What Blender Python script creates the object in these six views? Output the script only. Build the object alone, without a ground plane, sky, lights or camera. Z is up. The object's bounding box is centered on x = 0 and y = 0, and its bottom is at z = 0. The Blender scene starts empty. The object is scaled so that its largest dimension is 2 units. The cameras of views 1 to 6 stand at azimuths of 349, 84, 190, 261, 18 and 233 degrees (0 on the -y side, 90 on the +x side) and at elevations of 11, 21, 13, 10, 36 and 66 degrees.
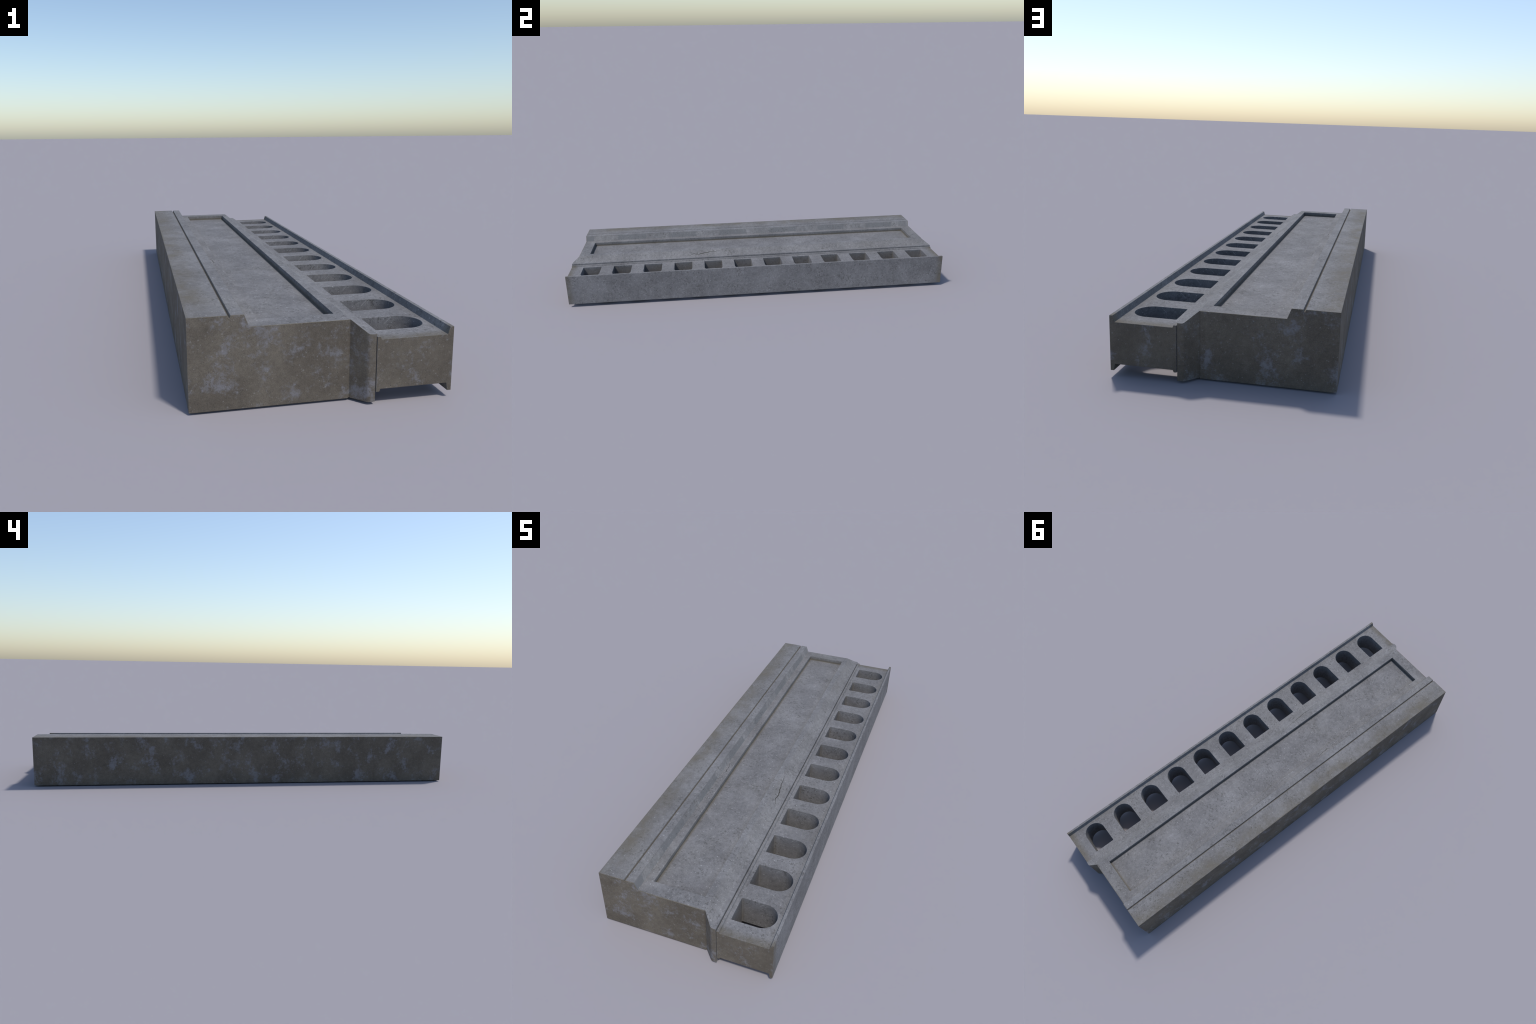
"""Precast concrete parapet section lying on its back: coping, recessed panel wall,
splayed cornice and an arcade slab with twelve round-headed openings."""
import bpy, bmesh, math, random
from mathutils import Vector

random.seed(7)
COLL = bpy.context.scene.collection

# ------------------------------------------------------------------ sizes (metres)
BACK_X = -0.3032           # outer face of the coping
FRONT_X = 0.3035           # outer face of the edge flange
BODY_END = 0.966           # half length of coping and wall
FULL_END = 1.000           # half length of cornice and arcade
UNDER_Z = 0.0018           # underside of the wall; a bearing field below it reaches z = 0
TOP_Z = 0.2195
WALL_Z = 0.1910            # frame round the recessed panel
GROOVE_X = -0.2105
SPLAY_X = 0.067            # where the wall ends and the splay begins
ARCADE_Z = 0.1510
ARCADE_BOTTOM = 0.0330
PANEL = (-0.137, 0.044, 0.912, 0.1720)     # x0, x1, half length, floor height
OPENINGS = 12
OPENING_PITCH = 0.1616
OPENING_WIDTH = 0.0955
OPENING_FOOT = 0.1406      # flat sill
OPENING_HEAD = 0.2758      # crown of the arch


# ------------------------------------------------------------------ geometry helpers
def extrude_profile(points, caps):
    """points: closed profile (x, z, half_length); caps: index lists of planar end faces."""
    bm = bmesh.new()
    near = [bm.verts.new((x, -h, z)) for x, z, h in points]
    far = [bm.verts.new((x, h, z)) for x, z, h in points]
    n = len(points)
    for i in range(n):
        j = (i + 1) % n
        bm.faces.new((near[i], near[j], far[j], far[i]))
    for cap in caps:
        bm.faces.new([near[i] for i in cap])
        bm.faces.new([far[i] for i in reversed(cap)])
    bmesh.ops.recalc_face_normals(bm, faces=bm.faces)
    return bm


def as_object(bm, name):
    me = bpy.data.meshes.new(name)
    bm.to_mesh(me)
    bm.free()
    ob = bpy.data.objects.new(name, me)
    COLL.objects.link(ob)
    return ob


def apply_modifiers(ob):
    dg = bpy.context.evaluated_depsgraph_get()
    me = bpy.data.meshes.new_from_object(ob.evaluated_get(dg))
    ob.modifiers.clear()
    ob.data = me


def cut(ob, cutter):
    m = ob.modifiers.new("cut", 'BOOLEAN')
    m.operation, m.solver, m.object = 'DIFFERENCE', 'EXACT', cutter
    apply_modifiers(ob)
    bpy.data.objects.remove(cutter)


def round_edges(ob, width, segments=3):
    bm = bmesh.new()
    bm.from_mesh(ob.data)
    bmesh.ops.remove_doubles(bm, verts=bm.verts, dist=1e-5)
    bmesh.ops.dissolve_limit(bm, angle_limit=math.radians(0.5), verts=bm.verts, edges=bm.edges)
    bm.to_mesh(ob.data)
    bm.free()
    m = ob.modifiers.new("round", 'BEVEL')
    m.width, m.segments, m.limit_method = width, segments, 'ANGLE'
    m.angle_limit = math.radians(20)
    m.miter_outer = 'MITER_ARC'
    apply_modifiers(ob)


def box(x0, x1, y0, y1, z0, z1):
    bm = bmesh.new()
    bmesh.ops.create_cube(bm, size=1)
    for v in bm.verts:
        v.co = Vector((x0 + (v.co.x + .5) * (x1 - x0), y0 + (v.co.y + .5) * (y1 - y0),
                       z0 + (v.co.z + .5) * (z1 - z0)))
    return bm


def arch_cutters():
    """Round-headed openings, one after the other along the slab."""
    bm = bmesh.new()
    r = OPENING_WIDTH / 2
    cx = OPENING_HEAD - r
    for k in range(OPENINGS):
        cy = (k - (OPENINGS - 1) / 2) * OPENING_PITCH
        rings = []
        for z, grow in ((-.05, .003), (ARCADE_BOTTOM, .003), (ARCADE_BOTTOM + .003, 0.0), (.30, 0.0)):
            R, sill, c = r + grow, OPENING_FOOT - grow, .0028      # c: small fillet at the sill
            pts = [(sill + c - c * math.sin(a), cy - R + c - c * math.cos(a))
                   for a in [math.pi / 2 * (1 - i / 3) for i in range(4)]]
            pts += [(cx + R * math.sin(a), cy - R * math.cos(a))
                    for a in [math.pi * i / 28 for i in range(29)]]
            pts += [(sill + c - c * math.sin(a), cy + R - c + c * math.cos(a))
                    for a in [math.pi / 2 * i / 3 for i in range(4)]]
            rings.append([bm.verts.new((x, y, z)) for x, y in pts])
        n = len(rings[0])
        for lo, hi in zip(rings, rings[1:]):
            for i in range(n):
                bm.faces.new((lo[i], lo[(i + 1) % n], hi[(i + 1) % n], hi[i]))
        bm.faces.new(rings[0][::-1])
        bm.faces.new(rings[-1])
    bmesh.ops.recalc_face_normals(bm, faces=bm.faces)
    return as_object(bm, "cutter")


def crack_cutter(path, width, depth, surface_z, seed):
    """A jagged V-shaped sliver along a path (x, y) on a surface of height surface_z(x)."""
    rnd = random.Random(seed)
    pts = []
    for (x0, y0), (x1, y1) in zip(path, path[1:]):
        for i in range(4):
            t = i / 4
            pts.append((x0 + (x1 - x0) * t + rnd.uniform(-.0014, .0014), y0 + (y1 - y0) * t))
    pts.append(path[-1])
    bm = bmesh.new()
    rings = []
    for i, (x, y) in enumerate(pts):
        a, b = pts[max(i - 1, 0)], pts[min(i + 1, len(pts) - 1)]
        t = Vector((b[0] - a[0], b[1] - a[1], 0)).normalized()
        side = Vector((-t.y, t.x, 0))
        f = i / (len(pts) - 1)
        w = width * (0.25 + rnd.uniform(.6, 1.0) * math.sin(math.pi * min(max(f, .06), .94)))
        z = surface_z(x)
        c = Vector((x, y, 0))
        quad = []
        for s, h in ((-1, .004), (1, .004)):
            p = c + side * s * w * 1.6
            quad.append(bm.verts.new((p.x, p.y, surface_z(p.x) + h)))
        quad.append(bm.verts.new((x, y, z - depth)))
        rings.append(quad)
    for p, q in zip(rings, rings[1:]):
        for i in range(3):
            j = (i + 1) % 3
            bm.faces.new((p[i], p[j], q[j], q[i]))
    bm.faces.new(rings[0])
    bm.faces.new(rings[-1][::-1])
    bmesh.ops.recalc_face_normals(bm, faces=bm.faces)
    return as_object(bm, "cutter")


def split_regions(ob, planes, classify, paint, parent):
    """Cut the finished surface at x planes, hand faces to named parts, keep whole-body normals."""
    bm = bmesh.new()
    bm.from_mesh(ob.data)
    for x in planes:
        bmesh.ops.bisect_plane(bm, geom=bm.verts[:] + bm.edges[:] + bm.faces[:], dist=1e-6,
                               plane_co=(x, 0, 0), plane_no=(1, 0, 0))
    bm.to_mesh(ob.data)
    bm.free()
    ob.data.polygons.foreach_set("use_smooth", [True] * len(ob.data.polygons))
    m = ob.modifiers.new("wn", 'WEIGHTED_NORMAL')
    m.keep_sharp, m.weight = False, 100
    apply_modifiers(ob)
    me = ob.data
    normals = [Vector(c.vector) for c in me.corner_normals]
    parts = {}
    for p in me.polygons:
        parts.setdefault(classify(p), []).append(p)
    made = {}
    for name, polys in sorted(parts.items()):
        remap, verts, faces, loops_n, mats = {}, [], [], [], []
        for p in polys:
            f = []
            for li in p.loop_indices:
                vi = me.loops[li].vertex_index
                if vi not in remap:
                    remap[vi] = len(verts)
                    verts.append(me.vertices[vi].co[:])
                f.append(remap[vi])
                loops_n.append(normals[li][:])
            faces.append(f)
            mats.append(paint(p))
        nm = bpy.data.meshes.new(name)
        nm.from_pydata(verts, [], faces)
        for mat in MATERIALS:
            nm.materials.append(mat)
        nm.polygons.foreach_set("material_index", mats)
        nm.polygons.foreach_set("use_smooth", [True] * len(faces))
        nm.update()
        nm.normals_split_custom_set(loops_n)
        part = bpy.data.objects.new(name, nm)
        COLL.objects.link(part)
        part.parent = parent
        made[name] = part
    bpy.data.objects.remove(ob)
    return made


# ------------------------------------------------------------------ material helpers
class Graph:
    def __init__(self, name):
        self.mat = bpy.data.materials.new(name)
        self.mat.use_nodes = True
        self.nt = self.mat.node_tree
        self.nt.nodes.clear()
        self.out = self.nt.nodes.new("ShaderNodeOutputMaterial")
        self.bsdf = self.nt.nodes.new("ShaderNodeBsdfPrincipled")
        self.nt.links.new(self.bsdf.outputs[0], self.out.inputs[0])
        self.co = self.nt.nodes.new("ShaderNodeTexCoord").outputs["Object"]
        s = self.nt.nodes.new("ShaderNodeSeparateXYZ")
        self.link(self.co, s.inputs[0])
        self.x, self.y, self.z = s.outputs

    def link(self, a, b):
        self.nt.links.new(a, b)

    def put(self, sock, v):
        if hasattr(v, "is_output"):
            self.link(v, sock)
        else:
            sock.default_value = v

    def math(self, op, a, b=0.0, c=0.0, clamp=False):
        n = self.nt.nodes.new("ShaderNodeMath")
        n.operation, n.use_clamp = op, clamp
        for i, v in enumerate((a, b, c)):
            self.put(n.inputs[i], v)
        return n.outputs[0]

    def ramp(self, v, lo, hi):
        """smooth 0..1 between lo and hi (lo may exceed hi)"""
        n = self.nt.nodes.new("ShaderNodeMapRange")
        n.interpolation_type = 'SMOOTHSTEP'
        flip = lo > hi
        a, b = (hi, lo) if flip else (lo, hi)
        self.put(n.inputs["Value"], v)
        n.inputs["From Min"].default_value, n.inputs["From Max"].default_value = a, b
        n.inputs["To Min"].default_value, n.inputs["To Max"].default_value = (1, 0) if flip else (0, 1)
        return n.outputs[0]

    def scaled(self, sx, sy, sz, off=(0, 0, 0)):
        n = self.nt.nodes.new("ShaderNodeMapping")
        self.link(self.co, n.inputs[0])
        n.inputs["Scale"].default_value = (sx, sy, sz)
        n.inputs["Location"].default_value = off
        return n.outputs[0]

    def noise(self, scale, detail=6, rough=.6, co=None, distort=0.0):
        n = self.nt.nodes.new("ShaderNodeTexNoise")
        self.link(co or self.co, n.inputs["Vector"])
        n.inputs["Scale"].default_value = scale
        n.inputs["Detail"].default_value = detail
        n.inputs["Roughness"].default_value = rough
        n.inputs["Distortion"].default_value = distort
        return n.outputs["Fac"]

    def spots(self, scale, share, r0, r1, co=None):
        """round specks in a random share of the cells"""
        n = self.nt.nodes.new("ShaderNodeTexVoronoi")
        self.link(co or self.co, n.inputs["Vector"])
        n.inputs["Scale"].default_value = scale
        sep = self.nt.nodes.new("ShaderNodeSeparateColor")
        self.link(n.outputs["Color"], sep.inputs[0])
        pick = self.math('LESS_THAN', sep.outputs[0], share)
        disc = self.ramp(n.outputs["Distance"], r1, r0)
        disc = self.math('MULTIPLY', disc, pick)
        return self.math('MULTIPLY', disc, self.math('ADD', sep.outputs[1], .3, clamp=True))

    def mix(self, f, a, b):
        n = self.nt.nodes.new("ShaderNodeMix")
        n.data_type = 'RGBA'
        self.put(n.inputs[0], f)
        for s, v in ((n.inputs[6], a), (n.inputs[7], b)):
            self.put(s, v if hasattr(v, "is_output") else (*v, 1))
        return n.outputs[2]

    def gain(self, col, f):
        n = self.nt.nodes.new("ShaderNodeVectorMath")
        n.operation = 'SCALE'
        self.link(col, n.inputs[0])
        self.put(n.inputs["Scale"], f)
        return n.outputs[0]

    def finish(self, col, height, rough=.85, strength=.35, distance=.002):
        b = self.nt.nodes.new("ShaderNodeBump")
        b.inputs["Strength"].default_value = strength
        b.inputs["Distance"].default_value = distance
        self.link(height, b.inputs["Height"])
        self.link(b.outputs[0], self.bsdf.inputs["Normal"])
        self.link(col, self.bsdf.inputs["Base Color"])
        self.put(self.bsdf.inputs["Roughness"], rough)
        self.bsdf.inputs["Specular IOR Level"].default_value = .3
        return self.mat


def grey_concrete():
    """Cast grey concrete with pits, bright aggregate, brown dirt in joints and along rims."""
    g = Graph("grey_concrete")
    mx, mn, mul, add, sub = 'MAXIMUM', 'MINIMUM', 'MULTIPLY', 'ADD', 'SUBTRACT'
    cloud = g.noise(6, 8, .68)
    fine = g.noise(420, 3, .75)
    mid = g.noise(60, 7, .78)
    blotch = g.noise(3.2, 5, .6, g.scaled(1.2, 1, 1, (4, 2, 1)))
    col = g.mix(g.ramp(cloud, .34, .68), GREY_DARK, GREY_LIGHT)
    col = g.mix(g.math(mul, g.math(mul, g.ramp(blotch, .48, .72), .24), g.ramp(g.x, .300, .280)), col, GREY_WARM)
    col = g.gain(col, g.math(add, .47, g.math(mul, mid, 1.06)))
    col = g.gain(col, g.math(add, .55, g.math(mul, fine, .90)))
    # darker rubbed fields on the riser behind the panel, repeating along the length
    rise = g.math(mul, g.ramp(g.x, -.1765, -.1755), g.ramp(g.x, -.1655, -.1670))
    wob = g.math(mul, g.math(sub, g.noise(30, 4, .6), .5), .02)
    cell = g.math('WRAP', g.math(add, g.math(add, g.y, .79), wob), .2968, 0.0)
    field = g.math(mul, g.ramp(cell, .002, .006), g.ramp(cell, .168, .162))
    second = g.math(mul, g.ramp(cell, .208, .214), g.ramp(cell, .268, .262))
    field = g.math(mx, field, g.math(mul, second, .4))
    col = g.gain(col, g.math(add, 1.0, g.math(mul, rise, .20)))
    col = g.mix(g.math(mul, g.math(mul, rise, field), .75), col, GREY_FIELD)
    # pits and aggregate
    dens = g.ramp(g.noise(11, 4, .6, g.scaled(1, 1, 1, (9, 3, 5))), .40, .60)
    rag = g.noise(120, 4, .6, g.scaled(1, 1, 1, (1, 3, 5)), .2)
    pits = g.math(mul, g.ramp(rag, .54, .65), g.math(add, .20, g.math(mul, dens, .80)))
    pits2 = g.math(mul, g.spots(110, .22, .14, .42, g.scaled(1, 1, 1, (3, 1, 2))), dens)
    pit = g.math(mx, pits, pits2)
    col = g.mix(g.math(mul, pit, .62), col, PIT)
    grit = g.ramp(g.noise(190, 4, .7, g.scaled(1, 1, 1, (8, 2, 6))), .60, .74)
    stone = g.math(mx, g.math(mx, g.math(mul, g.spots(185, .10, .14, .44, g.scaled(1, 1, 1, (5, 7, 1))), .75),
                              g.spots(120, .045, .10, .36, g.scaled(1, 1, 1, (2, 8, 4)))),
                   g.math(mul, grit, .8))
    col = g.mix(g.math(mul, stone, .60), col, STONE)
    # pale scratch left in every opening
    diag = g.math('ABSOLUTE', g.math(add, g.math(sub, g.z, g.x), .0700))
    scratch = g.math(mul, g.ramp(diag, .0014, .0004),
                     g.math(mul, g.math(mul, g.ramp(g.z, .131, .135), g.ramp(g.z, .1495, .1485)),
                            g.ramp(fine, .35, .55)))
    col = g.mix(g.math(mul, scratch, .6), col, STONE)
    # brown dirt: coping rim, recess foot, groove, ends of the arcade
    soft = g.noise(16, 6, .65)
    broad = g.noise(4.0, 6, .6, g.scaled(1.6, 1, 1, (1, 6, 2)))
    ay = g.math('ABSOLUTE', g.y)
    rim = g.math(mul, g.ramp(g.x, -.208, -.292), g.ramp(broad, .26, .58))
    rim = g.math(mul, rim, g.ramp(g.z, .205, .216))
    rim = g.math(mx, rim, g.math(mul, g.ramp(g.x, -.292, -.302), g.ramp(g.z, .205, .216)))
    ends = g.math(mul, g.ramp(ay, .960, .994), g.ramp(g.x, .115, .130))
    bite = g.math(add, .45, g.math(mul, g.ramp(soft, .35, .65), .55))
    dirt = g.math(mul, g.math(mx, rim, ends), bite)
    body_end = g.math(mul, g.ramp(ay, .9615, .9655), g.ramp(g.x, .075, .060))
    dirt = g.math(mx, dirt, g.math(mul, body_end, .8))
    # foot of the recess walls
    dx = g.math(mn, g.math('ABSOLUTE', g.math(sub, g.x, PANEL[0])),
                g.math('ABSOLUTE', g.math(sub, g.x, PANEL[1])))
    dy = g.math('ABSOLUTE', g.math(sub, ay, PANEL[2]))
    near = g.math(mn, dx, dy)
    low = g.math(mul, g.ramp(g.z, .1850, .1745), g.ramp(g.z, .1708, .1716))
    low = g.math(mul, low, g.ramp(g.x, .050, .047))
    foot = g.math(mul, g.ramp(near, .010, .001), low)
    groove = g.math(mul, g.ramp(g.math('ABSOLUTE', g.math(sub, g.x, GROOVE_X)), .006, .002),
                    g.ramp(g.z, .2183, .2160))
    groove = g.math(mul, groove, g.ramp(g.z, .200, .205))
    dirt = g.math(mx, dirt, g.math(mul, foot, .9))
    dirt = g.math(mx, dirt, g.math(mul, groove, .85))
    # corners of the openings on the sill side
    sill = g.math(mul, g.ramp(g.x, .153, .143), g.math(mul, g.ramp(g.x, .139, .1412), g.ramp(g.z, .150, .140)))
    dirt = g.math(mx, dirt, g.math(mul, g.math(mul, sill, bite), .6))
    col = g.mix(g.math(mul, dirt, .85), col, g.gain(g.mix(soft, DIRT_DARK, DIRT_LIGHT),
                                                   g.math(add, .75, g.math(mul, fine, .5))))
    h = g.math(sub, g.math(add, g.math(mul, fine, .5), g.math(mul, mid, .7)), g.math(mul, pit, .8))
    return g.finish(col, h)


def brown_concrete():
    """Weathered ends and back: brown film with pale grey-blue bloom in ragged patches."""
    g = Graph("stained_concrete")
    mx, mul, add, sub = 'MAXIMUM', 'MULTIPLY', 'ADD', 'SUBTRACT'
    fine = g.noise(420, 3, .75)
    mid = g.noise(70, 7, .75)
    cloud = g.noise(9, 6, .6)
    col = g.mix(g.ramp(cloud, .35, .68), BROWN_DARK, BROWN_LIGHT)
    col = g.gain(col, g.math(add, .60, g.math(mul, mid, .80)))
    col = g.gain(col, g.math(add, .50, g.math(mul, fine, 1.0)))
    big = g.noise(17, 3, .55, g.scaled(1, 1, .8, (3, 5, 1)))
    rag = g.noise(85, 7, .78, None, .3)
    bloom = g.ramp(g.math(add, big, g.math(mul, g.math(sub, rag, .5), .85)), .52, .76)
    col = g.mix(g.math(mul, bloom, .78), col, BLOOM)
    wisp = g.ramp(g.noise(40, 8, .8, g.scaled(.7, .7, 1.4, (7, 2, 2)), .8), .60, .72)
    col = g.mix(g.math(mul, wisp, .30), col, BLOOM)
    grit = g.ramp(g.noise(170, 4, .7, g.scaled(1, 1, 1, (8, 2, 6))), .60, .74)
    dots = g.math(mx, g.spots(190, .10, .12, .40),
                  g.math(mul, g.spots(115, .06, .08, .36, g.scaled(1, 1, 1, (6, 4, 9))), .9))
    dots = g.math(mx, dots, g.math(mul, grit, .5))
    col = g.mix(g.math(mul, dots, .24), col, STONE)
    pit = g.math(mx, g.spots(190, .12, .10, .38, g.scaled(1, 1, 1, (2, 2, 8))),
                 g.math(mul, g.ramp(g.noise(140, 4, .7, g.scaled(1, 1, 1, (1, 9, 3))), .60, .72), .6))
    col = g.mix(g.math(mul, pit, .5), col, PIT)
    h = g.math(sub, g.math(add, g.math(mul, fine, .6), g.math(mul, mid, .6)), g.math(mul, pit, .7))
    return g.finish(col, h, .88, .4)


GREY_LIGHT = (.206, .203, .206)
GREY_DARK = (.148, .145, .147)
GREY_WARM = (.182, .172, .152)
GREY_FIELD = (.150, .153, .158)
PIT = (.075, .072, .066)
STONE = (.42, .42, .42)
DIRT_DARK = (.092, .080, .060)
DIRT_LIGHT = (.142, .126, .098)
BROWN_DARK = (.103, .088, .070)
BROWN_LIGHT = (.137, .119, .095)
BLOOM = (.196, .195, .213)

WORN = (.205, .182, .140)


def worn_arris():
    """Rubbed tan edge between the top and the end faces."""
    g = Graph("worn_arris")
    fine = g.noise(420, 3, .75)
    col = g.mix(g.ramp(g.noise(30, 6, .7), .35, .6), BROWN_LIGHT, WORN)
    col = g.gain(col, g.math('ADD', .6, g.math('MULTIPLY', fine, .8)))
    return g.finish(col, fine)


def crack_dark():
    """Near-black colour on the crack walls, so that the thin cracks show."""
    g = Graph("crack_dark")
    fine = g.noise(300, 3, .7)
    return g.finish(g.mix(fine, (.030, .028, .025), (.060, .055, .047)), fine)


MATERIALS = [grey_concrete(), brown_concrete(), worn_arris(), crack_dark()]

# ------------------------------------------------------------------ the thing
parapet = bpy.data.objects.new("concrete_parapet", None)
COLL.objects.link(parapet)
parapet["label"] = "long grey weathered concrete parapet slab with arched openings"
parapet["category"] = "concrete parapet"

# --- coping + panel wall + splayed cornice: one cast body
B, F = BODY_END, FULL_END
profile = [
    (BACK_X, UNDER_Z, B),                               # 0
    (BACK_X, TOP_Z, B),                                 # 1
    (GROOVE_X - .0038, TOP_Z, B),                       # 2 joint groove
    (GROOVE_X - .0010, TOP_Z - .0065, B),               # 3
    (GROOVE_X + .0010, TOP_Z - .0065, B),               # 4
    (GROOVE_X + .0038, TOP_Z, B),                       # 5
    (-.1770, TOP_Z, B),                                 # 6 riser
    (-.1660, WALL_Z, B),                                # 7
    (.0640, WALL_Z, B),                                 # 8 frame edge
    (.0645, WALL_Z, B - .0018),                         # 9 narrow set-back
    (SPLAY_X, WALL_Z, B - .0018),                       # 10
    (.0950, .1685, F - .0052),                          # 11 splay, its outer arris rounded
    (.0985, .1659, F - .0022),                          # 12
    (.1018, .1648, F - .0006),                          # 13
    (.1060, .1645, F),                                  # 14
    (.1162, .1645, F),                                  # 15
    (.1162, .0040, F),                                  # 16
    (.1060, .0036, F),                                  # 17
    (.1018, .0034, F - .0006),                          # 18
    (.0985, .0032, F - .0022),                          # 19
    (.0950, .0030, F - .0052),                          # 20
    (SPLAY_X, .0026, B - .0018),                        # 21
    (.0645, .0026, B - .0018),                          # 22
    (.0640, UNDER_Z, B),                                # 23
]
caps = [[0, 1, 2, 3, 4, 5, 6, 7, 8, 23]] + [[i, i + 1, 30 - i, 31 - i] for i in range(8, 15)]
body = as_object(extrude_profile(profile, caps), "body")
cut(body, as_object(box(PANEL[0], PANEL[1], -PANEL[2], PANEL[2], PANEL[3], .25), "cutter"))
round_edges(body, .0016)


def splay_height(x):
    return WALL_Z + (x - SPLAY_X) / (.1 - SPLAY_X) * (.1645 - WALL_Z)


cut(body, crack_cutter([(.0769, -.2031), (.0790, -.2433), (.0835, -.2836), (.0880, -.3194), (.0860, -.351),
                        (.0930, -.372)], .0015, .0040, splay_height, 3))
cut(body, crack_cutter([(-.1600, -.2113), (-.1545, -.2426), (-.1530, -.2712), (-.1590, -.2890)],
                       .0015, .0034, lambda x: WALL_Z, 5))


def body_part(p):
    x, y, z = p.center
    if x < GROOVE_X:
        return "coping"
    if x > SPLAY_X - .001:
        return "cornice"
    if PANEL[0] - 1e-4 < x < PANEL[1] + 1e-4 and abs(y) < PANEL[2] + 1e-4 and .1 < z < WALL_Z - .004:
        return "recessed_panel"
    return "panel_wall"


def body_paint(p):
    x, y, z = p.center
    if -.39 < y < -.19 and abs(p.normal.y) + abs(p.normal.x) > .1:
        if .071 < x < .0945 and z < splay_height(x) - .0004:
            return 3
        if -.164 < x < -.145 and z < WALL_Z - .0004:
            return 3
    if .25 < abs(p.normal.y) < .97 and p.normal.z > .2 and abs(y) > .963 and x < SPLAY_X:
        return 2
    if abs(p.normal.y) > .8 and abs(y) > .96:
        return 1
    if abs(y) > .955 and x > SPLAY_X - .005 and abs(p.normal.y) > .4:
        return 1
    if p.normal.x < -.8 and x < -.30:
        return 1
    return 0


split_regions(body, [GROOVE_X, SPLAY_X - .001], body_part, body_paint, parapet)

# --- arcade slab with edge flanges top and bottom
A0 = .1181
slab = [
    (A0, .0265, F), (A0, .1575, F), (.1262, .1575, F), (.1285, ARCADE_Z, F),
    (.2890, ARCADE_Z, F), (.2942, .1690, F), (FRONT_X, .1690, F),
    (FRONT_X, .0142, F), (.2940, .0142, F), (.2912, ARCADE_BOTTOM, F),
    (.1285, ARCADE_BOTTOM, F), (.1262, .0265, F),
]
arcade = as_object(extrude_profile(slab, [list(range(len(slab)))]), "arcade")
cut(arcade, arch_cutters())
round_edges(arcade, .0013)


def arcade_part(p):
    return "edge_flange" if p.center.x > .2889 else "arcade"


def arcade_paint(p):
    return 1 if abs(p.normal.y) > .8 and abs(p.center.y) > .996 else 0


split_regions(arcade, [.2889], arcade_part, arcade_paint, parapet)

# --- shallow bearing field under the wall, the lowest part
bearing = as_object(box(-.270, .040, -.93, .93, 0.0, UNDER_Z - .0004), "bearing_field")
bearing.data.materials.append(MATERIALS[0])
bearing.parent = parapet
